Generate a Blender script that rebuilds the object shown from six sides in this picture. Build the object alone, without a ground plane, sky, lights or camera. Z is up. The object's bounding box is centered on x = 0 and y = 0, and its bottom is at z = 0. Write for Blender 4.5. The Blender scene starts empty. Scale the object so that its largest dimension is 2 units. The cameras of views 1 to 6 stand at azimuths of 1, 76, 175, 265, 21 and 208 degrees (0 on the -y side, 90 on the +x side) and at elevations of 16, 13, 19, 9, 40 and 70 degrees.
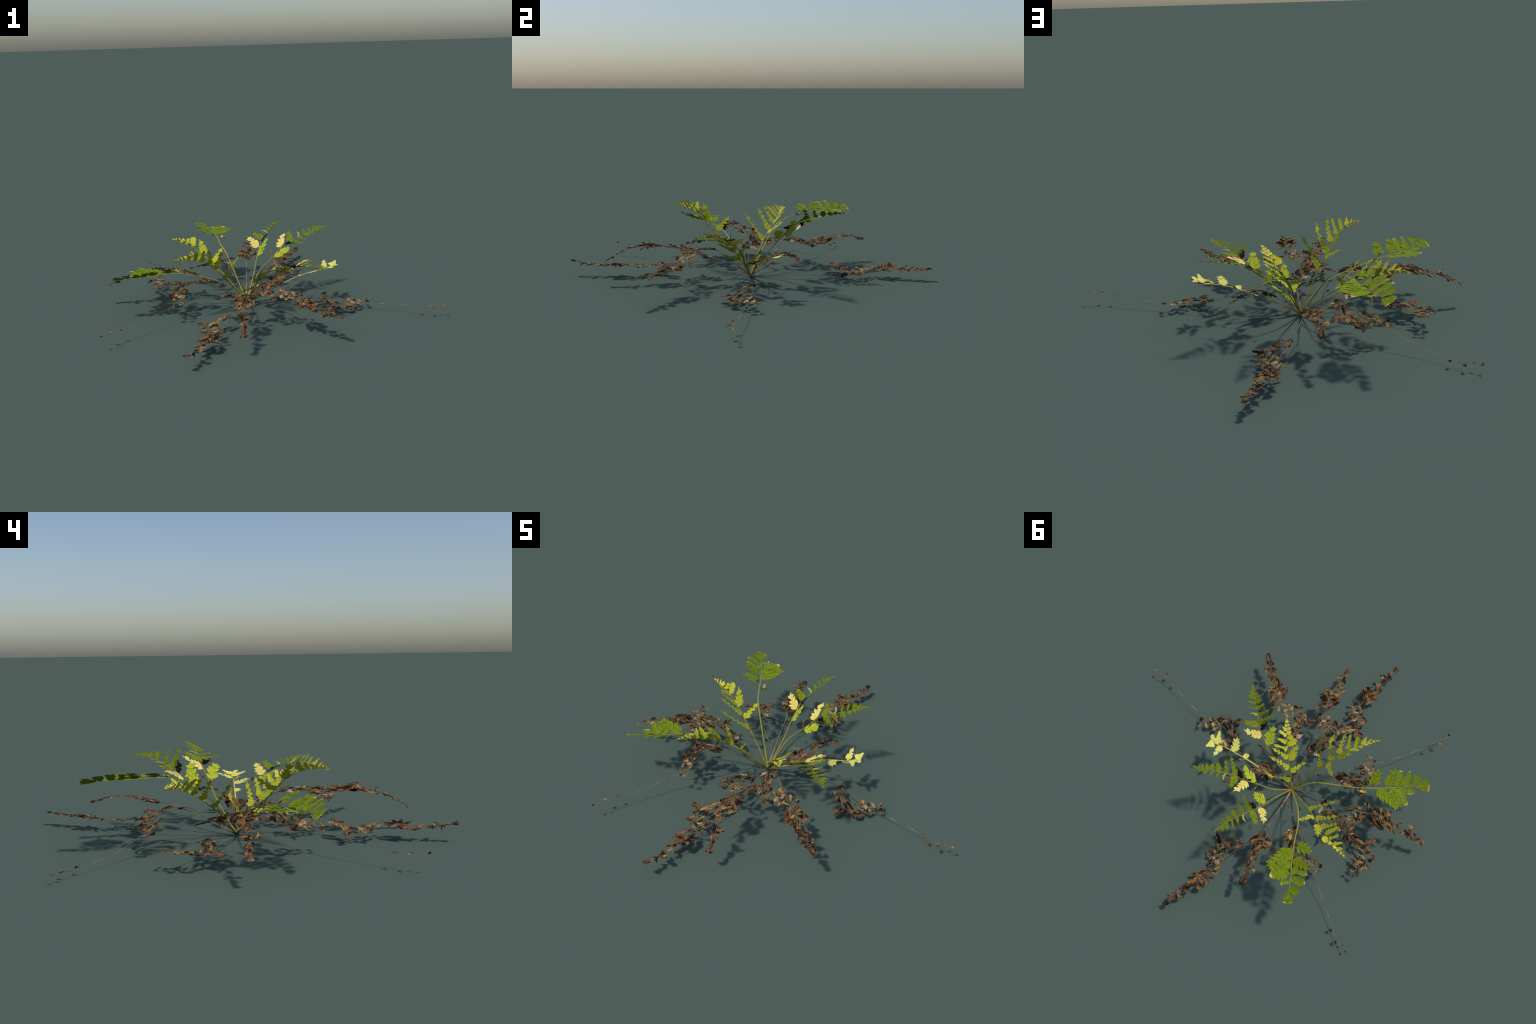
import bpy, math, random
import numpy as np
from mathutils import Matrix, Vector

# ---------------------------------------------------------------- frame ----
CROWN = np.array([-0.139, 0.021, 0.002])      # where every stalk starts

# Spines of the fronds: heading (degrees from +x) and, along that heading,
# control points (run out, sideways to the left, height above the crown).
SPINES = {
    'E5': (69.2, [(0.000, 0.000, 0.000), (0.011, 0.003, 0.009), (0.132, 0.051, 0.094), (0.249, 0.091, 0.134), (0.336, 0.082, 0.112), (0.451, 0.071, 0.077), (0.597, 0.049, 0.055), (0.687, 0.040, 0.045), (0.769, 0.054, 0.060), (0.836, 0.055, 0.060), (0.897, 0.038, 0.057), (0.947, 0.009, 0.058), (1.037, 0.012, 0.063)]),
    'E3': (-105.3, [(0.000, 0.000, 0.000), (0.081, 0.025, 0.060), (0.162, 0.049, 0.096), (0.305, 0.078, 0.100), (0.380, 0.066, 0.092), (0.459, 0.052, 0.082), (0.520, 0.042, 0.073), (0.614, 0.033, 0.060), (0.720, 0.026, 0.068), (0.786, 0.042, 0.068), (0.861, 0.037, 0.066), (0.928, 0.020, 0.069), (1.041, -0.002, 0.082)]),
    'E2': (-89.8, [(0.000, 0.000, 0.000), (0.089, 0.004, 0.046), (0.154, -0.004, 0.080), (0.218, -0.000, 0.113), (0.298, 0.003, 0.147), (0.390, 0.000, 0.178), (0.467, 0.005, 0.197), (0.524, 0.004, 0.204), (0.581, 0.023, 0.210), (0.628, 0.017, 0.207), (0.703, 0.002, 0.195), (0.774, 0.000, 0.163), (0.852, -0.001, 0.115)]),
    'E1': (-54.3, [(0.000, 0.000, 0.000), (0.104, -0.007, 0.077), (0.160, -0.026, 0.128), (0.205, -0.037, 0.165), (0.245, -0.037, 0.188), (0.297, -0.033, 0.200), (0.358, -0.031, 0.199), (0.414, -0.034, 0.190), (0.522, -0.020, 0.162), (0.601, -0.003, 0.150), (0.671, 0.012, 0.144), (0.727, 0.012, 0.140), (0.785, -0.007, 0.142), (0.826, -0.002, 0.145), (0.882, 0.000, 0.150)]),
    'E4': (179.9, [(0.000, 0.000, 0.000), (0.100, 0.004, 0.055), (0.190, -0.005, 0.102), (0.250, -0.014, 0.133), (0.320, -0.020, 0.168), (0.383, -0.020, 0.193), (0.440, -0.014, 0.209), (0.500, -0.002, 0.217), (0.559, 0.013, 0.218), (0.611, 0.029, 0.208), (0.675, 0.020, 0.192), (0.722, 0.014, 0.177), (0.775, 0.002, 0.158), (0.853, 0.000, 0.115)]),
    'F1': (-17, [(0.000, 0.000, 0.000), (0.091, 0.024, 0.056), (0.213, 0.054, 0.115), (0.347, 0.066, 0.111), (0.459, 0.056, 0.070), (0.561, 0.048, 0.051), (0.655, 0.040, 0.042), (0.710, 0.036, 0.040), (0.934, 0.019, 0.048), (1.090, 0.002, 0.059), (1.182, 0.002, 0.066)]),
    'F2': (-136.2, [(0.000, 0.000, 0.000), (0.078, -0.062, 0.051), (0.151, -0.047, 0.105), (0.214, -0.049, 0.150), (0.247, -0.056, 0.171), (0.343, -0.047, 0.186), (0.431, -0.045, 0.154), (0.490, -0.043, 0.129), (0.532, -0.037, 0.108), (0.656, -0.033, 0.085), (0.815, -0.022, 0.066), (1.032, 0.001, 0.081)]),
    'F3': (132.1, [(0.000, 0.000, 0.000), (0.083, -0.059, 0.054), (0.161, -0.054, 0.107), (0.265, -0.054, 0.170), (0.362, -0.047, 0.180), (0.464, -0.039, 0.136), (0.531, -0.038, 0.104), (0.631, -0.029, 0.070), (0.746, -0.022, 0.042), (0.876, -0.018, 0.029), (0.952, -0.011, 0.028), (1.029, 0.003, 0.034)]),
    'G1': (154.9, [(0.000, 0.000, 0.000), (0.100, 0.035, 0.060), (0.240, 0.064, 0.122), (0.330, 0.068, 0.110), (0.385, 0.064, 0.096), (0.430, 0.042, 0.090), (0.497, 0.021, 0.079), (0.561, 0.003, 0.067), (0.642, -0.017, 0.079), (0.679, -0.059, 0.088)]),
    'H1': (89.9, [(0.000, 0.000, 0.000), (0.037, 0.005, 0.025), (0.267, -0.001, 0.143), (0.323, 0.003, 0.164), (0.370, 0.013, 0.177), (0.404, 0.017, 0.186), (0.499, 0.026, 0.209), (0.552, 0.014, 0.212), (0.618, 0.008, 0.206), (0.693, 0.006, 0.188)]),
    'H2': (25.6, [(0.000, 0.000, 0.000), (0.088, -0.036, 0.079), (0.146, -0.058, 0.122), (0.225, -0.049, 0.165), (0.332, -0.002, 0.180), (0.408, -0.003, 0.159)]),
    'C1': (-159, [(0.000, 0.000, 0.000), (0.102, 0.011, 0.106), (0.184, 0.002, 0.161), (0.352, -0.028, 0.216), (0.492, -0.030, 0.236), (0.645, -0.012, 0.238), (0.795, 0.002, 0.256)]),
    'C2': (114.2, [(0.000, 0.000, 0.000), (0.192, 0.037, 0.245), (0.305, 0.042, 0.301), (0.399, 0.026, 0.323), (0.528, 0.012, 0.324), (0.642, 0.003, 0.326), (0.749, -0.008, 0.332)]),
    'B1': (-59.5, [(0.000, 0.000, 0.000), (0.037, 0.003, 0.050), (0.072, 0.002, 0.101), (0.107, 0.007, 0.140), (0.144, 0.006, 0.173), (0.198, 0.008, 0.214), (0.252, 0.008, 0.252), (0.300, 0.004, 0.275), (0.351, -0.001, 0.297)]),
    'B2': (-135.7, [(0.000, 0.000, 0.000), (0.112, 0.012, 0.126), (0.184, 0.016, 0.204), (0.264, 0.009, 0.279), (0.329, 0.021, 0.327), (0.423, 0.013, 0.362), (0.545, 0.003, 0.376)]),
    'B3': (146.1, [(0.000, 0.000, 0.000), (0.113, -0.004, 0.101), (0.213, -0.007, 0.178), (0.318, -0.014, 0.239), (0.414, -0.021, 0.284), (0.486, -0.014, 0.305), (0.537, -0.008, 0.313), (0.590, 0.003, 0.319)]),
    'A1': (-41.7, [(0.000, 0.000, 0.000), (0.103, 0.021, 0.093), (0.183, 0.043, 0.168), (0.236, 0.061, 0.204), (0.316, 0.061, 0.251), (0.371, 0.057, 0.275), (0.444, 0.039, 0.292), (0.513, 0.023, 0.303), (0.565, 0.009, 0.311), (0.612, -0.001, 0.319)]),
    'A2': (24.8, [(0.000, 0.000, 0.000), (0.109, 0.051, 0.158), (0.209, 0.047, 0.247), (0.279, 0.046, 0.308), (0.334, 0.030, 0.339), (0.378, 0.024, 0.356), (0.416, 0.019, 0.370), (0.454, 0.014, 0.383), (0.511, 0.008, 0.397), (0.568, 0.001, 0.408)]),
    'A3': (66.1, [(0.000, 0.000, 0.000), (0.142, 0.009, 0.148), (0.205, 0.019, 0.215), (0.273, 0.027, 0.278), (0.324, 0.026, 0.316), (0.374, 0.017, 0.341), (0.419, 0.011, 0.356), (0.457, 0.005, 0.366), (0.501, 0.002, 0.373), (0.540, -0.001, 0.379), (0.573, 0.001, 0.383)]),
    'D1': (2.1, [(0.000, 0.000, 0.000), (0.212, -0.016, 0.109), (0.301, -0.020, 0.152), (0.388, -0.024, 0.182), (0.444, -0.027, 0.194), (0.492, -0.022, 0.206), (0.523, -0.019, 0.215)]),
}

# ------------------------------------------------------------- ribbons -----
def spline(pts, m=12):
    p = np.array(pts, float)
    q = np.vstack([2 * p[0] - p[1], p, 2 * p[-1] - p[-2]])
    out = []
    for i in range(1, len(q) - 2):
        a, b, c, d = q[i - 1:i + 3]
        for u in np.linspace(0, 1, m, endpoint=False):
            out.append(.5 * (2 * b + (c - a) * u + (2 * a - 5 * b + 4 * c - d) * u * u
                             + (3 * b - a - 3 * c + d) * u ** 3))
    out.append(q[-2])
    return np.array(out)


class Ribbon:
    """Curved surface of one frond: s runs along the rachis, t sideways (left +).
    The two halves may be folded up by their own angles (crown end, tip end)."""
    def __init__(self, key, left=(0, 0), right=(0, 0), s0=0.0):
        yaw, pts = SPINES[key]
        y = math.radians(yaw)
        run = np.array([math.cos(y), math.sin(y), 0]); side = np.array([-run[1], run[0], 0])
        w = [CROWN + r * run + l * side + np.array([0, 0, z]) for r, l, z in pts]
        self.P = spline(w)
        self.S = np.concatenate([[0], np.cumsum(np.linalg.norm(np.diff(self.P, axis=0), axis=1))])
        self.L = float(self.S[-1])
        self.left, self.right, self.s0 = left, right, s0

    def pos(self, s):
        return np.array([np.interp(s, self.S, self.P[:, i]) for i in range(3)])

    def frame(self, s):
        c = min(max(s, 0.0), self.L)
        T = self.pos(min(c + .01, self.L)) - self.pos(max(c - .014, 0.0))
        T /= np.linalg.norm(T)
        H = np.cross([0, 0, 1], T); H /= np.linalg.norm(H)
        N = np.cross(T, H)
        return self.pos(c) + T * (s - c), T, H, N

    def at(self, s, t):
        p, T, H, N = self.frame(s)
        w = min(max((s - self.s0) / max(self.L - self.s0, 1e-6), 0), 1)
        a0, a1 = self.left if t >= 0 else self.right
        a = math.radians(a0 + (a1 - a0) * w)
        return p + abs(t) * ((1 if t >= 0 else -1) * math.cos(a) * H + math.sin(a) * N)

    def normal(self, s, t):
        e = .004
        sg = 1 if t >= 0 else -1
        a = self.at(s, t + sg * e) - self.at(s, t)
        b = self.at(s + e, t) - self.at(s - e, t)
        n = np.cross(b, a) * sg
        return n / max(np.linalg.norm(n), 1e-9)


# ----------------------------------------------------------- materials -----
def nodes_of(name, rough=.6):
    m = bpy.data.materials.new(name); m.use_nodes = True
    nt = m.node_tree
    b = nt.nodes['Principled BSDF']
    b.inputs['Roughness'].default_value = rough
    if 'Specular IOR Level' in b.inputs:
        b.inputs['Specular IOR Level'].default_value = .25
    return m, nt, b


def ramp(nt, stops, src):
    r = nt.nodes.new('ShaderNodeValToRGB')
    e = r.color_ramp.elements
    while len(e) < len(stops):
        e.new(.5)
    for el, (p, c) in zip(e, stops):
        el.position = p; el.color = (*c, 1)
    nt.links.new(src, r.inputs[0])
    return r.outputs[0]


def noise(nt, vec, scale, detail=3, rough=.55, stretch=None):
    if stretch:
        mp = nt.nodes.new('ShaderNodeMapping'); mp.inputs['Scale'].default_value = stretch
        nt.links.new(vec, mp.inputs[0]); vec = mp.outputs[0]
    n = nt.nodes.new('ShaderNodeTexNoise')
    n.inputs['Scale'].default_value = scale; n.inputs['Detail'].default_value = detail
    n.inputs['Roughness'].default_value = rough
    nt.links.new(vec, n.inputs['Vector'])
    return n.outputs[0]


def mix(nt, fac, a, b):
    m = nt.nodes.new('ShaderNodeMix'); m.data_type = 'RGBA'
    for sock, v in ((m.inputs[0], fac), (m.inputs[6], a), (m.inputs[7], b)):
        if isinstance(v, (int, float)):
            sock.default_value = v
        elif isinstance(v, tuple):
            sock.default_value = (*v, 1)
        else:
            nt.links.new(v, sock)
    return m.outputs[2]


def math_node(nt, op, a, b=None, clamp=False):
    m = nt.nodes.new('ShaderNodeMath'); m.operation = op; m.use_clamp = clamp
    for i, v in enumerate((a, b)):
        if v is None:
            continue
        if isinstance(v, (int, float)):
            m.inputs[i].default_value = v
        else:
            nt.links.new(v, m.inputs[i])
    return m.outputs[0]


def shifted_coords(nt):
    """Object coordinates moved by a random amount per leaflet."""
    tc = nt.nodes.new('ShaderNodeTexCoord'); oi = nt.nodes.new('ShaderNodeObjectInfo')
    va = nt.nodes.new('ShaderNodeVectorMath'); va.operation = 'ADD'
    mm = math_node(nt, 'MULTIPLY', oi.outputs['Random'], 7.0)
    nt.links.new(tc.outputs['Object'], va.inputs[0]); nt.links.new(mm, va.inputs[1])
    return tc, oi, va.outputs[0]


def leaf_material(name, light, deep, rib, tip=None, tip_at=.8, spots=None):
    """Living blade: mottled colour, darker midrib, optional withered tip.
    Leaflet x axis = along the midrib, y = across."""
    m, nt, b = nodes_of(name, .8)
    b.inputs['Specular IOR Level'].default_value = .08
    tc, oi, vec = shifted_coords(nt)
    n1 = noise(nt, vec, 45, 3)
    col = ramp(nt, [(.3, deep), (.68, light)], n1)
    fine = noise(nt, vec, 260, 2)
    f = math_node(nt, 'MULTIPLY', fine, .22)
    col = mix(nt, f, col, deep)
    sx = nt.nodes.new('ShaderNodeSeparateXYZ'); nt.links.new(tc.outputs['Object'], sx.inputs[0])
    ay = math_node(nt, 'ABSOLUTE', sx.outputs[1])
    vein = math_node(nt, 'SUBTRACT', 1.0, math_node(nt, 'MULTIPLY', ay, 700.0), True)
    vein = math_node(nt, 'MULTIPLY', vein, .6)
    col = mix(nt, vein, col, rib)
    if spots:
        sp = noise(nt, vec, 70, 2)
        k = math_node(nt, 'MULTIPLY', math_node(nt, 'SUBTRACT', sp, .66), 14.0, True)
        col = mix(nt, k, col, spots)
    if tip:
        gx = nt.nodes.new('ShaderNodeSeparateXYZ'); nt.links.new(tc.outputs['Generated'], gx.inputs[0])
        v = math_node(nt, 'ADD', gx.outputs[0], math_node(nt, 'MULTIPLY', math_node(nt, 'SUBTRACT', n1, .5), .5))
        pale = math_node(nt, 'MULTIPLY', math_node(nt, 'SUBTRACT', v, tip_at), 14.0, True)
        brown = math_node(nt, 'MULTIPLY', math_node(nt, 'SUBTRACT', v, tip_at + .1), 16.0, True)
        col = mix(nt, pale, col, tip[0])
        col = mix(nt, brown, col, tip[1])
    nt.links.new(col, b.inputs['Base Color'])
    bp = nt.nodes.new('ShaderNodeBump'); bp.inputs['Strength'].default_value = .25
    bp.inputs['Distance'].default_value = .002
    nt.links.new(fine, bp.inputs['Height']); nt.links.new(bp.outputs[0], b.inputs['Normal'])
    return m


def withered_material(name, dark, mid, light, bias=0.0):
    """Dead, crumpled blade: long streaks and blotches from near black to ochre."""
    m, nt, b = nodes_of(name, .85)
    b.inputs['Specular IOR Level'].default_value = .08
    tc, oi, vec = shifted_coords(nt)
    streak = noise(nt, vec, 55, 4, .6, (.35, 1.5, 1.5))
    blot = noise(nt, vec, 38, 2)
    v = math_node(nt, 'ADD', math_node(nt, 'MULTIPLY', streak, .62), math_node(nt, 'MULTIPLY', blot, .38))
    rnd = math_node(nt, 'MULTIPLY', math_node(nt, 'SUBTRACT', oi.outputs['Random'], .5), .12)
    v = math_node(nt, 'ADD', v, rnd)
    v = math_node(nt, 'ADD', v, bias)
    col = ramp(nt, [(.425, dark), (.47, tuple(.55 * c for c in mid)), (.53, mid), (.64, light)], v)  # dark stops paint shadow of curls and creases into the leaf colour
    nt.links.new(col, b.inputs['Base Color'])
    bp = nt.nodes.new('ShaderNodeBump'); bp.inputs['Strength'].default_value = .5
    bp.inputs['Distance'].default_value = .004
    nt.links.new(streak, bp.inputs['Height']); nt.links.new(bp.outputs[0], b.inputs['Normal'])
    return m


def stalk_material(name, a, c, d, scale=30):
    m, nt, b = nodes_of(name, .6)
    tc = nt.nodes.new('ShaderNodeTexCoord')
    n1 = noise(nt, tc.outputs['Object'], scale, 3)
    col = ramp(nt, [(.3, a), (.52, c), (.72, d)], n1)
    nt.links.new(col, b.inputs['Base Color'])
    return m


PALE, BROWN = (.62, .52, .13), (.17, .07, .022)
MAT = {
    'green': leaf_material('leaf_fresh_green', (.200, .265, .011), (.138, .195, .007), (.09, .12, .006)),
    'green_tip': leaf_material('leaf_green_withered_tip', (.200, .265, .011), (.138, .195, .007), (.09, .12, .006), (PALE, BROWN), .90),
    'green_worn': leaf_material('leaf_green_pale_margin', (.215, .280, .012), (.150, .21, .008), (.10, .13, .006), (PALE, (.50, .36, .09)), .92),
    'lime': leaf_material('leaf_yellow_green', (.52, .51, .036), (.42, .44, .026), (.30, .31, .02)),
    'lime_deep': leaf_material('leaf_lime_green', (.44, .455, .030), (.34, .38, .020), (.25, .27, .016)),
    'gold': leaf_material('leaf_golden', (.68, .59, .070), (.56, .52, .045), (.42, .38, .03)),
    'olive': leaf_material('leaf_olive_green', (.175, .215, .008), (.115, .150, .005), (.08, .10, .005), spots=None),
    'olive_tip': leaf_material('leaf_olive_dark_tip', (.20, .245, .010), (.135, .175, .006), (.10, .13, .006), ((.10, .13, .01), (.012, .013, .008)), .85),
    'bright': leaf_material('leaf_bright_lobed', (.45, .49, .040), (.35, .41, .024), (.30, .33, .02)),
    'straw': leaf_material('leaf_straw_yellow', (.80, .66, .17), (.68, .54, .12), (.55, .40, .08), ((.60, .40, .10), (.12, .05, .015)), .93),
    'cream': leaf_material('leaf_cream_yellow', (.74, .69, .17), (.62, .58, .12), (.60, .52, .09), spots=(.40, .30, .06)),
    'grey_green': leaf_material('leaf_curled_grey_green', (.36, .42, .10), (.24, .30, .05), (.18, .22, .03)),
    'black': withered_material('leaf_blackened', (.004, .004, .004), (.008, .009, .006), (.03, .045, .008)),
    'dead_red': withered_material('withered_red_brown', (.012, .008, .006), (.130, .068, .036), (.27, .150, .085)),
    'dead_brown': withered_material('withered_brown', (.012, .008, .005), (.165, .088, .033), (.33, .195, .078)),
    'dead_ochre': withered_material('withered_ochre', (.014, .009, .005), (.24, .138, .042), (.46, .30, .10)),
    'dead_tan': withered_material('withered_tan', (.05, .03, .018), (.40, .26, .14), (.58, .42, .24)),
    'bud_gold': withered_material('bud_gold', (.10, .06, .015), (.50, .38, .09), (.68, .58, .17)),
    'stalk_green': stalk_material('stalk_green', (.23, .23, .028), (.31, .31, .045), (.36, .33, .05)),
    'stalk_olive': stalk_material('stalk_olive', (.19, .17, .022), (.26, .22, .03), (.32, .27, .045)),
    'stalk_yellow': stalk_material('stalk_yellow', (.42, .33, .05), (.58, .48, .10), (.66, .56, .15)),
    'stalk_dead': stalk_material('stalk_dead', (.035, .025, .017), (.18, .118, .070), (.40, .285, .185), 22),
}

# ------------------------------------------------------------ builders -----
def new_object(name, verts, faces, mat, parent=None, matrix=None, smooth=True):
    me = bpy.data.meshes.new(name)
    me.from_pydata([tuple(map(float, v)) for v in verts], [], faces)
    if smooth:
        me.polygons.foreach_set('use_smooth', [True] * len(me.polygons))
    me.materials.append(MAT[mat]); me.update()
    o = bpy.data.objects.new(name, me)
    bpy.context.scene.collection.objects.link(o)
    if parent is not None:
        o.parent = parent
    if matrix is not None:
        o.matrix_local = matrix
    return o


def tube(path, radii, sides=6, flat=1.0):
    path = np.array(path, float); v, f = [], []
    n = len(path)
    for i in range(n):
        T = path[min(i + 1, n - 1)] - path[max(i - 1, 0)]; T /= max(np.linalg.norm(T), 1e-9)
        A = np.cross(T, [0.0, 0.0, 1.0])
        if np.linalg.norm(A) < .05:
            A = np.cross(T, [1.0, 0.0, 0.0])
        A /= np.linalg.norm(A); B = np.cross(T, A) * flat
        for k in range(sides):
            a = 2 * math.pi * k / sides
            v.append(path[i] + radii[i] * (math.cos(a) * A + math.sin(a) * B))
    for i in range(n - 1):
        for k in range(sides):
            k2 = (k + 1) % sides
            f.append((i * sides + k, i * sides + k2, (i + 1) * sides + k2, (i + 1) * sides + k))
    f.append(tuple(range(sides))[::-1]); f.append(tuple(range((n - 1) * sides, n * sides)))
    return v, f


def join(parts):
    V, Fc = [], []
    for v, f in parts:
        o = len(V); V += list(v); Fc += [tuple(i + o for i in q) for q in f]
    return V, Fc


def axis_curve(rib, pts, n):
    """Quadratic curve through (s,t) control points laid on the ribbon."""
    (s0, t0), (s1, t1), (s2, t2) = pts
    out = []
    sg = 1 if t0 + t1 + t2 >= 0 else -1
    for u in np.linspace(0, 1, n):
        a, b, c = (1 - u) ** 2, 2 * u * (1 - u), u * u
        s = a * s0 + b * s1 + c * s2; t = a * t0 + b * t1 + c * t2
        t = sg * max(abs(t), 1e-4)
        out.append((rib.at(s, t), rib.normal(s, t)))
    return out


def outline(kind, x):
    """Half width along the midrib (0..1) for the blade shapes used here."""
    def round_end(a):
        return 1.0 if x <= a else math.sqrt(max(0., 1 - ((x - a) / (1 - a)) ** 2))
    if kind == 'broad':          # widest a third of the way out, blunt end
        return min(1, x / .06) ** .5 * (.80 + .20 * math.sin(math.pi * min(x / .62, 1))) * (1 - .30 * max(0, x - .35)) * round_end(.74)
    if kind == 'strap':          # wide at the foot, long even strip, blunt end
        return min(1, x / .04) ** .5 * (.62 + .38 * math.exp(-(x / .28) ** 2) - .16 * x) * round_end(.84)
    if kind == 'wedge':          # widest near the foot, narrowing to a blunt end
        return min(1, x / .10) ** .5 * (1 - .50 * x) * round_end(.86)
    if kind == 'point':          # tapering to a point
        return min(1, x / .06) ** .5 * ((1 - x) ** .72 * .9 + .1 * round_end(.8))
    if kind == 'oval':
        return min(1, x / .14) ** .5 * (1 - .1 * x) * round_end(.5)
    if kind == 'fan':            # opens towards the end
        return (.25 + .75 * x ** .8) * round_end(.86)
    return math.sin(math.pi * x ** .6) ** .7   # shrivelled


def blade(rib, pts, width, lobes, depth, start=.05, curve='lance', across=4, curl=0., lift=0.,
          ragged=0., forward=.35, rng=None, twist=0.):
    """Leaf blade as a grid along a midrib: returns verts in leaflet space and its matrix."""
    n = max(16, lobes * 10 + 6)
    ax = axis_curve(rib, pts, n)
    P = [p for p, _ in ax]
    L = sum(np.linalg.norm(P[i + 1] - P[i]) for i in range(n - 1))
    X = P[-1] - P[0]; X /= max(np.linalg.norm(X), 1e-9)
    Nm = sum(nn for _, nn in ax); Nm -= X * (Nm @ X); Nm /= np.linalg.norm(Nm)
    if Nm[2] < 0 and abs(Nm[2]) > .2:
        Nm = -Nm
    Ym = np.cross(Nm, X)
    ph = [rng.uniform(0, 6.28) for _ in range(6)]
    V = []
    for i in range(n):
        u = i / (n - 1)
        T = P[min(i + 1, n - 1)] - P[max(i - 1, 0)]; T /= max(np.linalg.norm(T), 1e-9)
        N = ax[i][1]
        if N @ Nm < 0:
            N = -N
        W = np.cross(N, T); W /= max(np.linalg.norm(W), 1e-9)
        if twist:
            a = twist * (u - .3)
            W, N = math.cos(a) * W + math.sin(a) * N, math.cos(a) * N - math.sin(a) * W
        x = max(0., (u - start) / (1 - start))
        e = outline(curve, x)
        if u <= start:
            e = 0
        row = []
        for sd in (1, -1):
            k = 1.0
            if lobes:
                q = (x * lobes + (.0 if sd > 0 else .45)) % 1.0
                k = 1 - depth * abs(2 * q - 1) ** (1.7 if depth > .45 else 2.6) * min(1, 3.5 * (1 - x))
                k *= 1 + .05 * math.sin(9 * math.pi * q)
            if ragged:
                k *= 1 + ragged * (math.sin(u * 17 + ph[0] * sd) * .5 + math.sin(u * 41 + ph[1] + sd) * .5)
            row.append(max(.0011, .5 * width * e * k))
        for j in range(2 * across + 1):
            c = (j - across) / across
            hw = row[0] if c > 0 else row[1]
            d = c * hw
            fw = forward * abs(d) * (1 - x)
            up = 0.0
            if curl:
                # edges roll up (or down) as on a drying leaf
                th = curl * abs(c) * (1 + .35 * math.sin(5 * u + ph[2]))
                up = hw * (1 - math.cos(th)) / max(curl, .2) if curl > 0 else -hw * (1 - math.cos(th)) / max(-curl, .2)
                d = (1 if c > 0 else -1) * hw * math.sin(min(abs(th), 1.9)) / max(abs(curl), .2) if abs(curl) > .2 else d
            up += lift * L * math.sin(math.pi * u) + (ragged * .12 * width * math.sin(u * 13 + 3 * c + ph[3]))
            V.append(P[i] + W * d + T * fw + N * up)
    m = 2 * across + 1
    faces = [(i * m + j, (i + 1) * m + j, (i + 1) * m + j + 1, i * m + j + 1) for i in range(n - 1) for j in range(m - 1)]
    M = np.eye(4); M[:3, 0], M[:3, 1], M[:3, 2], M[:3, 3] = X, Ym, Nm, P[0]
    R = M[:3, :3]
    loc = (np.array(V) - P[0]) @ R
    return loc, faces, Matrix(M.tolist())


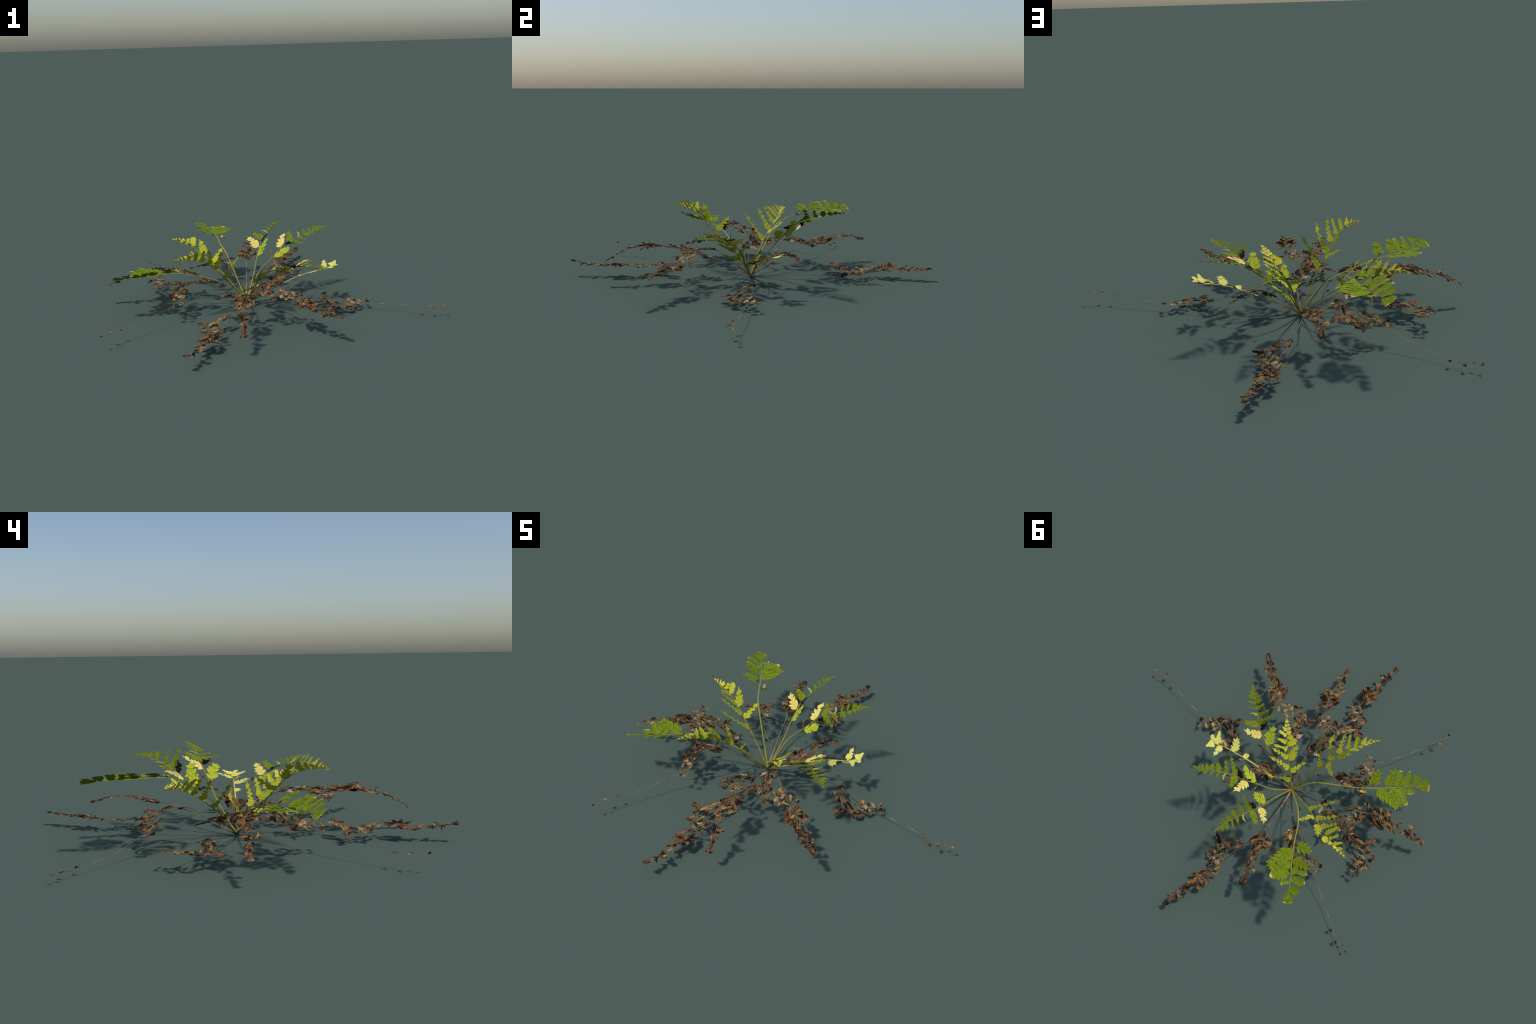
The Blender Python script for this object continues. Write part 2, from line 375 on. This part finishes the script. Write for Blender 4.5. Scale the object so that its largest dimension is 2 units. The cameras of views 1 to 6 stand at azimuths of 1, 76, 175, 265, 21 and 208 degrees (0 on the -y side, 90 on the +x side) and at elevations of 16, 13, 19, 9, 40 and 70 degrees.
def lobed_blade(rib, pts, width, lobes, start=.05, curve='wedge', rng=None, slant=52., fat=1.0):
    """Deeply cut leaflet: a narrow midrib strip with rounded lobes leaning towards the tip."""
    n = 40
    ax = axis_curve(rib, pts, n)
    P = np.array([p for p, _ in ax])
    L = float(np.sum(np.linalg.norm(np.diff(P, axis=0), axis=1)))
    X = P[-1] - P[0]; X /= np.linalg.norm(X)
    Nm = sum(nn for _, nn in ax); Nm -= X * (Nm @ X); Nm /= np.linalg.norm(Nm)
    if Nm[2] < 0 and abs(Nm[2]) > .2:
        Nm = -Nm
    Ym = np.cross(Nm, X)

    def frame(u):
        i = min(max(u * (n - 1), 0), n - 1.001); k = int(i); f = i - k
        p = P[k] * (1 - f) + P[k + 1] * f
        T = P[min(k + 2, n - 1)] - P[max(k - 1, 0)]; T /= np.linalg.norm(T)
        N = ax[k][1]
        N = N if N @ Nm > 0 else -N
        W = np.cross(N, T); W /= np.linalg.norm(W)
        return p, T, W, N

    V, Fc = [], []

    def grid(rows):
        o = len(V); m = len(rows[0])
        for r in rows:
            V.extend(r)
        for i in range(len(rows) - 1):
            for j in range(m - 1):
                Fc.append((o + i * m + j, o + (i + 1) * m + j, o + (i + 1) * m + j + 1, o + i * m + j + 1))

    def lobe(p, D, S, N, length, wid, off, bend):
        rows = []
        for i in range(9):
            x = i / 8
            hw = .5 * wid * (.62 + .38 * math.sin(math.pi * min(x / .75, 1))) * (1 if x < .6 else math.sqrt(max(.0004, 1 - ((x - .6) / .4) ** 2)))
            rows.append([p + D * (length * x) + S * (c * hw) + N * (off + bend * length * x * x + .10 * hw * c * c) for c in (-1, -.5, 0, .5, 1)])
        grid(rows)

    rows = []
    for i in range(24):                      # stalk and midrib strip
        u = i / 23
        p, T, W, N = frame(u)
        x = max(0., (u - start) / (1 - start))
        hw = .0012 if u <= start else max(.0012, .16 * width * outline(curve, x))
        rows.append([p + W * (c * hw) for c in (-1, 0, 1)])
    grid(rows)
    step = (1 - start) / (lobes + .55)
    a = math.radians(slant)
    for i in range(lobes):
        for sd in (1, -1):
            u = start + step * (i + (.35 if sd > 0 else .68))
            p, T, W, N = frame(u)
            x = (u - start) / (1 - start)
            reach = .5 * width * outline(curve, min(x + .08, .93)) * rng.uniform(.88, 1.08)
            aa = a + math.radians(rng.uniform(-7, 7)) - .25 * x
            D = math.cos(aa) * T + math.sin(aa) * W * sd
            S = np.cross(N, D)
            lobe(p, D, S, N, reach / max(math.sin(aa), .4), min(step * L * .74 * fat + .0015, reach * 1.5 + .005),
                 .0005 * ((i % 2) + 1) * (1 if sd > 0 else 1.6), rng.uniform(-.05, .12))
    p, T, W, N = frame(1 - 1.05 * step)
    lobe(p, T, W, N, 1.08 * step * L, .5 * width * .95, .0022, 0.)
    M = np.eye(4); M[:3, 0], M[:3, 1], M[:3, 2], M[:3, 3] = X, Ym, Nm, P[0]
    loc = (np.array(V) - P[0]) @ M[:3, :3]
    return loc, Fc, Matrix(M.tolist())


fern = bpy.data.objects.new('fern', None)
fern.empty_display_size = .05
fern.location = CROWN
bpy.context.scene.collection.objects.link(fern)
fern['label'] = 'low rosette fern with lime green and withered brown fronds'
fern['category'] = 'fern'
INV = Matrix.Translation(-Vector(CROWN))


def stalk_object(name, rib, mat, r0, r1, s_end=None, extra=(), power=1.15, bumps=()):
    s_end = s_end or rib.L
    ss = np.linspace(0, s_end, 60)
    path = [rib.pos(s) - CROWN for s in ss]
    rad = []
    for s in ss:
        r = r0 + (r1 - r0) * (s / s_end) ** power
        for c, w, a in bumps:
            r += a * math.exp(-((s - c) / w) ** 2)
        rad.append(r)
    parts = [tube(path, rad, 8, .42)]
    for pts, ra, rb in extra:
        q = spline([rib.at(s, t) - CROWN for s, t in pts], 5) if len(pts) > 2 else np.array([rib.at(s, t) - CROWN for s, t in pts])
        parts.append(tube(q, np.linspace(ra, rb, len(q)), 5))
    v, f = join(parts)
    return new_object(name, v, f, mat, fern)


def add_leaf(kind, frond, rib, pts, mat, width, rng, **kw):
    if kind == 'leaflet' and kw['depth'] >= .5 and mat != 'black':
        v, f, M = lobed_blade(rib, pts, width, kw['lobes'], kw['start'], kw['curve'], rng)
    else:
        v, f, M = blade(rib, pts, width, rng=rng, **kw)
    return new_object(kind, v, f, mat, frond, INV @ M)


# ------------------------------------------------------ living fronds ------
# Leaflet tables: side, base (s,t), bend (s,t), tip (s,t), width, look, lobes, depth, blade start
BROAD = [  # broad lobed frond, reference length .875
    (1, .546, .003, .560, .022, .588, .112, .086, 'green_worn', 3, .70, .20, 'wedge'),
    (1, .636, .003, .642, .017, .694, .114, .076, 'green', 4, .64, .12, 'broad'),
    (1, .698, .002, .700, .011, .724, .100, .060, 'green_worn', 5, .42, .05, 'broad'),
    (1, .746, .002, .747, .009, .775, .094, .060, 'green_worn', 5, .42, .05, 'broad'),
    (1, .791, .000, .800, .011, .826, .064, .058, 'green', 3, .25, .03, 'fan'),
    (-1, .581, -.004, .594, -.017, .692, -.138, .096, 'green', 6, .58, .06, 'wedge'),
    (-1, .659, -.004, .667, -.018, .706, -.126, .070, 'green', 6, .52, .05, 'wedge'),
    (-1, .715, -.004, .718, -.021, .741, -.116, .080, 'green_tip', 5, .46, .05, 'wedge'),
    (-1, .766, -.003, .770, -.016, .776, -.050, .042, 'green_tip', 2, .30, .05, 'fan'),
]
LONG = [  # narrow feathered frond, reference length .47
    (1, .074, .003, .083, .022, .192, .170, .038, 'lime_deep', 6, .72, .03, 'strap'),
    (1, .160, .003, .180, .018, .267, .123, .044, 'lime', 6, .56, .03, 'strap'),
    (1, .228, .004, .242, .016, .311, .102, .042, 'lime', 6, .50, .03, 'strap'),
    (1, .283, .001, .291, .011, .326, .086, .044, 'lime', 5, .42, .03, 'strap'),
    (1, .324, .002, .332, .010, .358, .062, .038, 'lime', 4, .32, .03, 'strap'),
    (1, .363, .003, .372, .008, .397, .049, .028, 'gold', 3, .12, .03, 'oval'),
    (1, .395, .003, .400, .006, .422, .028, .018, 'gold', 0, 0, .03, 'oval'),
    (1, .419, .001, .424, .004, .438, .015, .013, 'gold', 0, 0, .03, 'oval'),
    (1, .440, .001, .444, .003, .453, .010, .010, 'gold', 0, 0, .03, 'oval'),
    (-1, .127, -.002, .142, -.014, .170, -.118, .050, 'lime', 5, .74, .08, 'strap'),
    (-1, .209, -.002, .220, -.010, .305, -.063, .056, 'lime_deep', 4, .70, .05, 'broad'),
    (-1, .302, -.003, .310, -.008, .341, -.058, .050, 'lime', 4, .44, .03, 'broad'),
    (-1, .347, -.002, .352, -.008, .360, -.039, .034, 'lime', 3, .22, .03, 'broad'),
    (-1, .376, -.002, .382, -.007, .391, -.028, .027, 'gold', 2, .15, .03, 'oval'),
    (-1, .400, -.001, .404, -.005, .415, -.024, .018, 'gold', 0, 0, .03, 'oval'),
    (-1, .424, -.001, .427, -.004, .435, -.017, .013, 'gold', 0, 0, .03, 'oval'),
    (-1, .443, -.001, .446, -.004, .455, -.012, .011, 'gold', 0, 0, .03, 'oval'),
    (1, .450, .0005, .460, .0005, .474, .0005, .014, 'gold', 2, .2, .0, 'point'),
]
FINE = [  # pointed olive frond with a straw leaflet, reference length .716
    (-1, .293, -.001, .338, -.030, .420, -.088, .068, 'bright', 4, .74, .18, 'broad'),
    (-1, .360, -.016, .372, -.030, .400, -.050, .036, 'bright', 2, .40, .05, 'oval'),
    (-1, .460, -.001, .469, -.016, .503, -.117, .048, 'olive', 6, .52, .02, 'point'),
    (-1, .511, -.003, .517, -.012, .534, -.088, .034, 'olive', 4, .50, .02, 'point'),
    (-1, .556, -.001, .560, -.009, .575, -.054, .036, 'olive', 3, .36, .02, 'broad'),
    (-1, .596, -.001, .600, -.007, .604, -.041, .032, 'olive', 2, .16, .02, 'broad'),
    (-1, .629, -.001, .630, -.008, .634, -.034, .024, 'olive', 0, 0, .02, 'oval'),
    (-1, .652, -.001, .653, -.006, .659, -.022, .018, 'olive', 0, 0, .02, 'oval'),
    (-1, .675, -.001, .675, -.005, .677, -.014, .013, 'olive', 0, 0, .02, 'oval'),
    (1, .385, .002, .395, .021, .448, .105, .060, 'straw', 4, .70, .10, 'broad'),
    (1, .456, .003, .458, .013, .483, .099, .050, 'olive_tip', 4, .60, .03, 'broad'),
    (1, .511, .001, .536, .018, .528, .052, .016, 'grey_green', 2, .20, .04, 'point'),
    (1, .555, .002, .561, .010, .574, .051, .021, 'olive', 2, .18, .04, 'point'),
    (1, .590, .002, .595, .011, .610, .050, .023, 'olive', 2, .15, .04, 'point'),
    (1, .622, .001, .626, .008, .647, .040, .021, 'olive', 0, 0, .04, 'oval'),
    (1, .645, .001, .649, .006, .675, .032, .021, 'olive', 0, 0, .04, 'oval'),
    (1, .666, .001, .670, .005, .689, .017, .014, 'olive', 0, 0, .04, 'oval'),
    (1, .685, .001, .688, .003, .699, .008, .011, 'olive', 0, 0, .04, 'oval'),
    (1, .690, .0005, .702, .0005, .720, .0005, .014, 'olive', 2, .3, .0, 'point'),
]
SPARSE = [  # nearly bare cream frond, reference length .569
    (-1, .341, -.001, .346, -.006, .369, -.027, .034, 'cream', 0, 0, .25, 'oval'),
    (-1, .430, -.001, .436, -.010, .460, -.090, .060, 'cream', 4, .55, .08, 'broad'),
    (-1, .489, -.002, .493, -.005, .520, -.034, .052, 'bud_gold', 2, .45, .05, 'fan'),
    (-1, .540, -.001, .545, -.010, .562, -.084, .046, 'cream', 5, .36, .10, 'broad'),
    (-1, .562, -.001, .573, -.006, .594, -.045, .034, 'cream', 2, .20, .10, 'oval'),
    (1, .516, .003, .526, .021, .543, .092, .052, 'cream', 3, .55, .03, 'point'),
    (1, .562, .002, .574, .011, .605, .044, .044, 'cream', 3, .20, .03, 'oval'),
]

rng = random.Random(11)


def living(key, table, ref, k, left, right, stalk, r0=.0056, r1=.0012, s0=.3, bumps=(), extra=()):
    rib = Ribbon(key, left, right, s0)
    conv = lambda s: rib.L - (ref - s) * k
    tw = [([(conv(s), t * k) for s, t in pts], a, c) for pts, a, c in extra]
    fr = stalk_object('frond', rib, stalk, r0, r1, extra=tw, bumps=[(conv(c), w, a) for c, w, a in bumps])
    for side, a, b, c, d, e, f, w, look, lobes, depth, start, shape in table:
        pts = [(conv(a), b * k), (conv(c), d * k), (conv(e), f * k)]
        add_leaf('leaflet', fr, rib, pts, look, w * k, rng, lobes=lobes, depth=depth, start=start, curve=shape,
                 lift=rng.uniform(-.015, .02), ragged=.05 if lobes else .02, curl=.3, forward=.3)
    return rib, fr, conv


def small_dead(fr, rib, conv, items, k=1.0):
    for a, b, c, d, e, f, w, look in items:
        add_leaf('bud', fr, rib, [(conv(a), b * k), (conv(c), d * k), (conv(e), f * k)], look, w * k, rng,
                 lobes=2, depth=.3, start=.3, curve='oval', ragged=.25, curl=1.3, across=3)


for key, k, left, right in (('C1', 1.0, (30, 30), (6, 6)), ('C2', 1.0, (16, 30), (2, 2))):
    rib, fr, conv = living(key, BROAD, .875, k, left, right, 'stalk_green', s0=.5,
                           extra=[([(.460, -.001), (.477, -.018)], .0016, .0012)])
    # fan at the very tip
    add_leaf('leaflet', fr, rib, [(conv(.815), .0005), (conv(.84), .001), (conv(.885), .0005)], 'green_tip', .082 * k, rng,
             lobes=2, depth=.35, start=.0, curve='fan', ragged=.06, forward=-.2)
    small_dead(fr, rib, conv, [(.470, -.012, .485, -.02, .512, -.030, .036, 'bud_gold'),
                               (.492, -.024, .505, -.028, .530, -.024, .026, 'bud_gold'),
                               (.480, -.026, .486, -.034, .492, -.048, .018, 'dead_brown'),
                               (.546, .005, .556, .010, .561, .031, .018, 'dead_brown')])

for key, k, left, right in (('B1', 1.0, (20, 26), (-9, 4)), ('B2', 1.05, (12, 68), (14, 60)), ('B3', 1.05, (22, 45), (22, 55))):
    rib, fr, conv = living(key, LONG, .47, k, left, right, 'stalk_olive', s0=.25, r0=.0055, r1=.0011,
                           bumps=[(.045, .02, .0028)], extra=[([(.03, -.001), (.04, -.02), (.042, -.03)], .0011, .0009)])
    small_dead(fr, rib, conv, [(.040, -.026, .045, -.035, .052, -.050, .018, 'dead_brown'),
                               (.052, -.045, .060, -.050, .070, -.058, .012, 'dead_brown')], k)

for key, k, left, right in (('A1', .97, (15, 15), (15, 15)), ('A2', 1.0, (20, 20), (-6, -6)), ('A3', 1.0, (6, 6), (42, 42))):
    rib, fr, conv = living(key, FINE, .716, k, left, right, 'stalk_olive', s0=.28, r0=.0052, r1=.0011,
                           extra=[([(.293, 0), (.333, -.03)], .0014, .001), ([(.298, .001), (.314, .026)], .0010, .0008)])
    add_leaf('leaflet', fr, rib, [(conv(.415), -.003), (conv(.426), -.012), (conv(.473), -.055)], 'black', .030 * k, rng,
             lobes=3, depth=.4, start=.0, curve='oval', ragged=.35, curl=.5)
    small_dead(fr, rib, conv, [(.310, .020, .320, .032, .345, .052, .016, 'dead_brown'),
                               (.334, -.036, .334, -.044, .336, -.060, .012, 'cream'),
                               (.338, -.048, .344, -.052, .352, -.058, .012, 'dead_brown')], k)

rib, fr, conv = living('D1', SPARSE, .569, 1.0, (15, 15), (12, 12), 'stalk_yellow', s0=.31, r0=.0056, r1=.0026,
                       extra=[([(.352, .001), (.366, .019)], .0014, .001)])
small_dead(fr, rib, conv, [(.362, .015, .370, .022, .388, .028, .026, 'dead_ochre'),
                           (.445, .004, .448, .009, .455, .019, .014, 'dead_ochre')])

# ----------------------------------------------------- withered fronds -----
# Groups of a dry frond, measured from the fork of its stalk (s) and sideways (t):
# base (s,t), bend (s,t), tip (s,t), width, look
SIDE_BRANCH = [
    (.005, -.002, .013, -.006, .073, -.026, .034, 'dead_red'),
    (.015, -.035, .016, -.040, .017, -.074, .021, 'dead_tan'),
    (.036, -.049, .041, -.063, .067, -.083, .028, 'dead_brown'),
    (.058, -.055, .067, -.062, .119, -.098, .021, 'dead_ochre'),
    (.066, -.047, .072, -.048, .110, -.065, .032, 'dead_brown'),
    (.098, -.054, .103, -.055, .151, -.071, .034, 'dead_red'),
    (.104, -.097, .117, -.108, .101, -.172, .032, 'dead_red'),
    (.106, -.118, .100, -.116, .078, -.120, .018, 'dead_red'),
    (.128, -.093, .132, -.097, .155, -.117, .026, 'dead_ochre'),
    (.156, -.100, .159, -.099, .170, -.060, .028, 'dead_brown'),
    (.177, -.099, .181, -.095, .191, -.079, .018, 'dead_ochre'),
]
CURLS = [
    (.210, -.062, .207, -.069, .194, -.110, .027, 'dead_red'),
    (.187, -.040, .178, -.048, .139, -.033, .019, 'dead_ochre'),
    (.148, -.001, .161, -.006, .182, -.002, .026, 'dead_ochre'),
    (.183, -.002, .186, -.005, .207, -.026, .034, 'dead_tan'),
    (.198, -.032, .199, -.036, .210, -.062, .027, 'dead_ochre'),
    (.217, -.032, .220, -.036, .240, -.043, .025, 'dead_ochre'),
    (.225, -.029, .228, -.025, .246, -.003, .017, 'dead_ochre'),
    (.193, .004, .197, .008, .214, .006, .018, 'dead_ochre'),
    (.198, .023, .208, .028, .242, .007, .018, 'dead_ochre'),
    (.249, .038, .253, .039, .244, .058, .022, 'dead_ochre'),
    (.276, .004, .273, .011, .265, .030, .022, 'dead_brown'),
]
STAR = [
    (.271, -.002, .273, -.022, .358, -.073, .036, 'dead_red'),
    (.317, -.005, .321, -.015, .338, -.057, .032, 'dead_ochre'),
    (.313, .001, .305, .007, .285, .034, .035, 'dead_brown'),
    (.319, .005, .318, .013, .314, .040, .030, 'dead_red'),
    (.326, .008, .329, .015, .327, .047, .032, 'dead_brown'),
    (.333, .005, .339, .009, .356, .027, .035, 'dead_brown'),
    (.351, .005, .360, .007, .375, .032, .042, 'dead_brown'),
    (.334, -.012, .350, -.024, .445, -.050, .050, 'dead_brown'),
    (.329, -.013, .335, -.017, .353, -.034, .022, 'dead_red'),
    (.420, -.005, .425, -.010, .460, -.016, .042, 'dead_brown'),
]
TIP = [
    (.471, -.006, .478, -.009, .512, -.007, .034, 'dead_red'),
    (.481, -.008, .480, -.015, .470, -.034, .018, 'dead_brown'),
    (.503, .003, .502, .009, .490, .039, .024, 'dead_ochre'),
    (.513, -.001, .517, -.002, .545, -.003, .030, 'dead_red'),
    (.531, .003, .535, .009, .543, .019, .014, 'dead_red'),
    (.537, .000, .547, .001, .606, .000, .035, 'dead_red'),
]
TWIGS = [
    ([(0, 0), (.015, -.033), (.058, -.053), (.104, -.095), (.130, -.094), (.158, -.100), (.180, -.098)], .0020, .0009),
    ([(.02, -.005), (.066, -.045), (.100, -.054)], .0013, .0008),
    ([(.183, 0), (.199, -.032), (.212, -.064)], .0012, .0008),
    ([(.183, 0), (.200, .024), (.222, .034), (.250, .038)], .0012, .0008),
]


def withered(key, fork, k, groups, seed, tilt=(8, -8), mirror=1, bare_tip=False, offset=0.0):
    r = random.Random(seed)
    rib = Ribbon(key, (tilt[0], tilt[0]), (tilt[1], tilt[1]), 0)
    cv = lambda s, t: (fork + k * (s - offset), mirror * k * t)
    tw = []
    if SIDE_BRANCH in groups:
        tw = [([cv(s, t) for s, t in pts], a, b) for pts, a, b in TWIGS]
    fr = stalk_object('withered_frond', rib, 'stalk_dead', .0034, .0009 if bare_tip else .0012, extra=tw, power=.7)
    for g in groups:
        for a, b, c, d, e, f, w, look in g:
            j = lambda s=.004: r.uniform(-s, s)
            pts = [cv(a, b), cv(c + j(.003), d + j(.003)), cv(e + j(), f + j())]
            big = w > .03
            add_leaf('withered_leaflet', fr, rib, pts, look, w * k * 1.38, r, lobes=r.choice((2, 3)) if big else r.choice((0, 2)), depth=.38,
                     start=.02, curve=r.choice(('point', 'point', 'oval', 'broad', 'wedge')) if g is not TIP else r.choice(('broad', 'fan')), ragged=r.uniform(.2, .42),
                     curl=r.choice((-1, 1)) * r.uniform(.3, .8), lift=r.uniform(-.03, .05), twist=r.uniform(-.28, .28), across=3)
    if bare_tip:   # three shrivelled leaflets near the end of the bare filament
        for back, t, w in ((.150, -.022, .022), (.080, -.026, .027), (.010, .008, .020), (.050, .014, .011)):
            s = rib.L - back
            add_leaf('withered_leaflet', fr, rib, [(s, .0005 * (1 if t > 0 else -1)), (s + .004, .6 * t), (s + .016, t)], 'dead_ochre', w, r,
                     lobes=0, depth=0, start=.25, curve='oval', ragged=.25, curl=1.1, across=3)
    return fr


FULL = [SIDE_BRANCH, CURLS, STAR, TIP]
withered('E1', .311, 1.09, FULL, 1, (6, -4))
withered('E2', .245, 1.12, FULL, 2, (6, -4))
withered('E3', .490, 1.0, FULL, 3, (8, -8))
withered('E4', .245, 1.14, FULL, 4, (6, -12))
withered('E5', .519, 1.0, FULL, 5, (10, -10))
withered('F1', .501, 1.03, FULL[:2], 6, (8, -8), bare_tip=True)
withered('F2', .322, 1.13, FULL[:2], 7, (6, -6), bare_tip=True)
withered('F3', .335, 1.13, FULL[:2], 8, (8, -10), bare_tip=True)
withered('G1', .478, 1.0, FULL[:2], 9, (0, 0), mirror=-1)
withered('H1', .747, 1.04, FULL[2:], 10, (5, -5), offset=.603)
withered('H2', .489, 1.02, FULL[2:], 12, (10, -10), offset=.603)
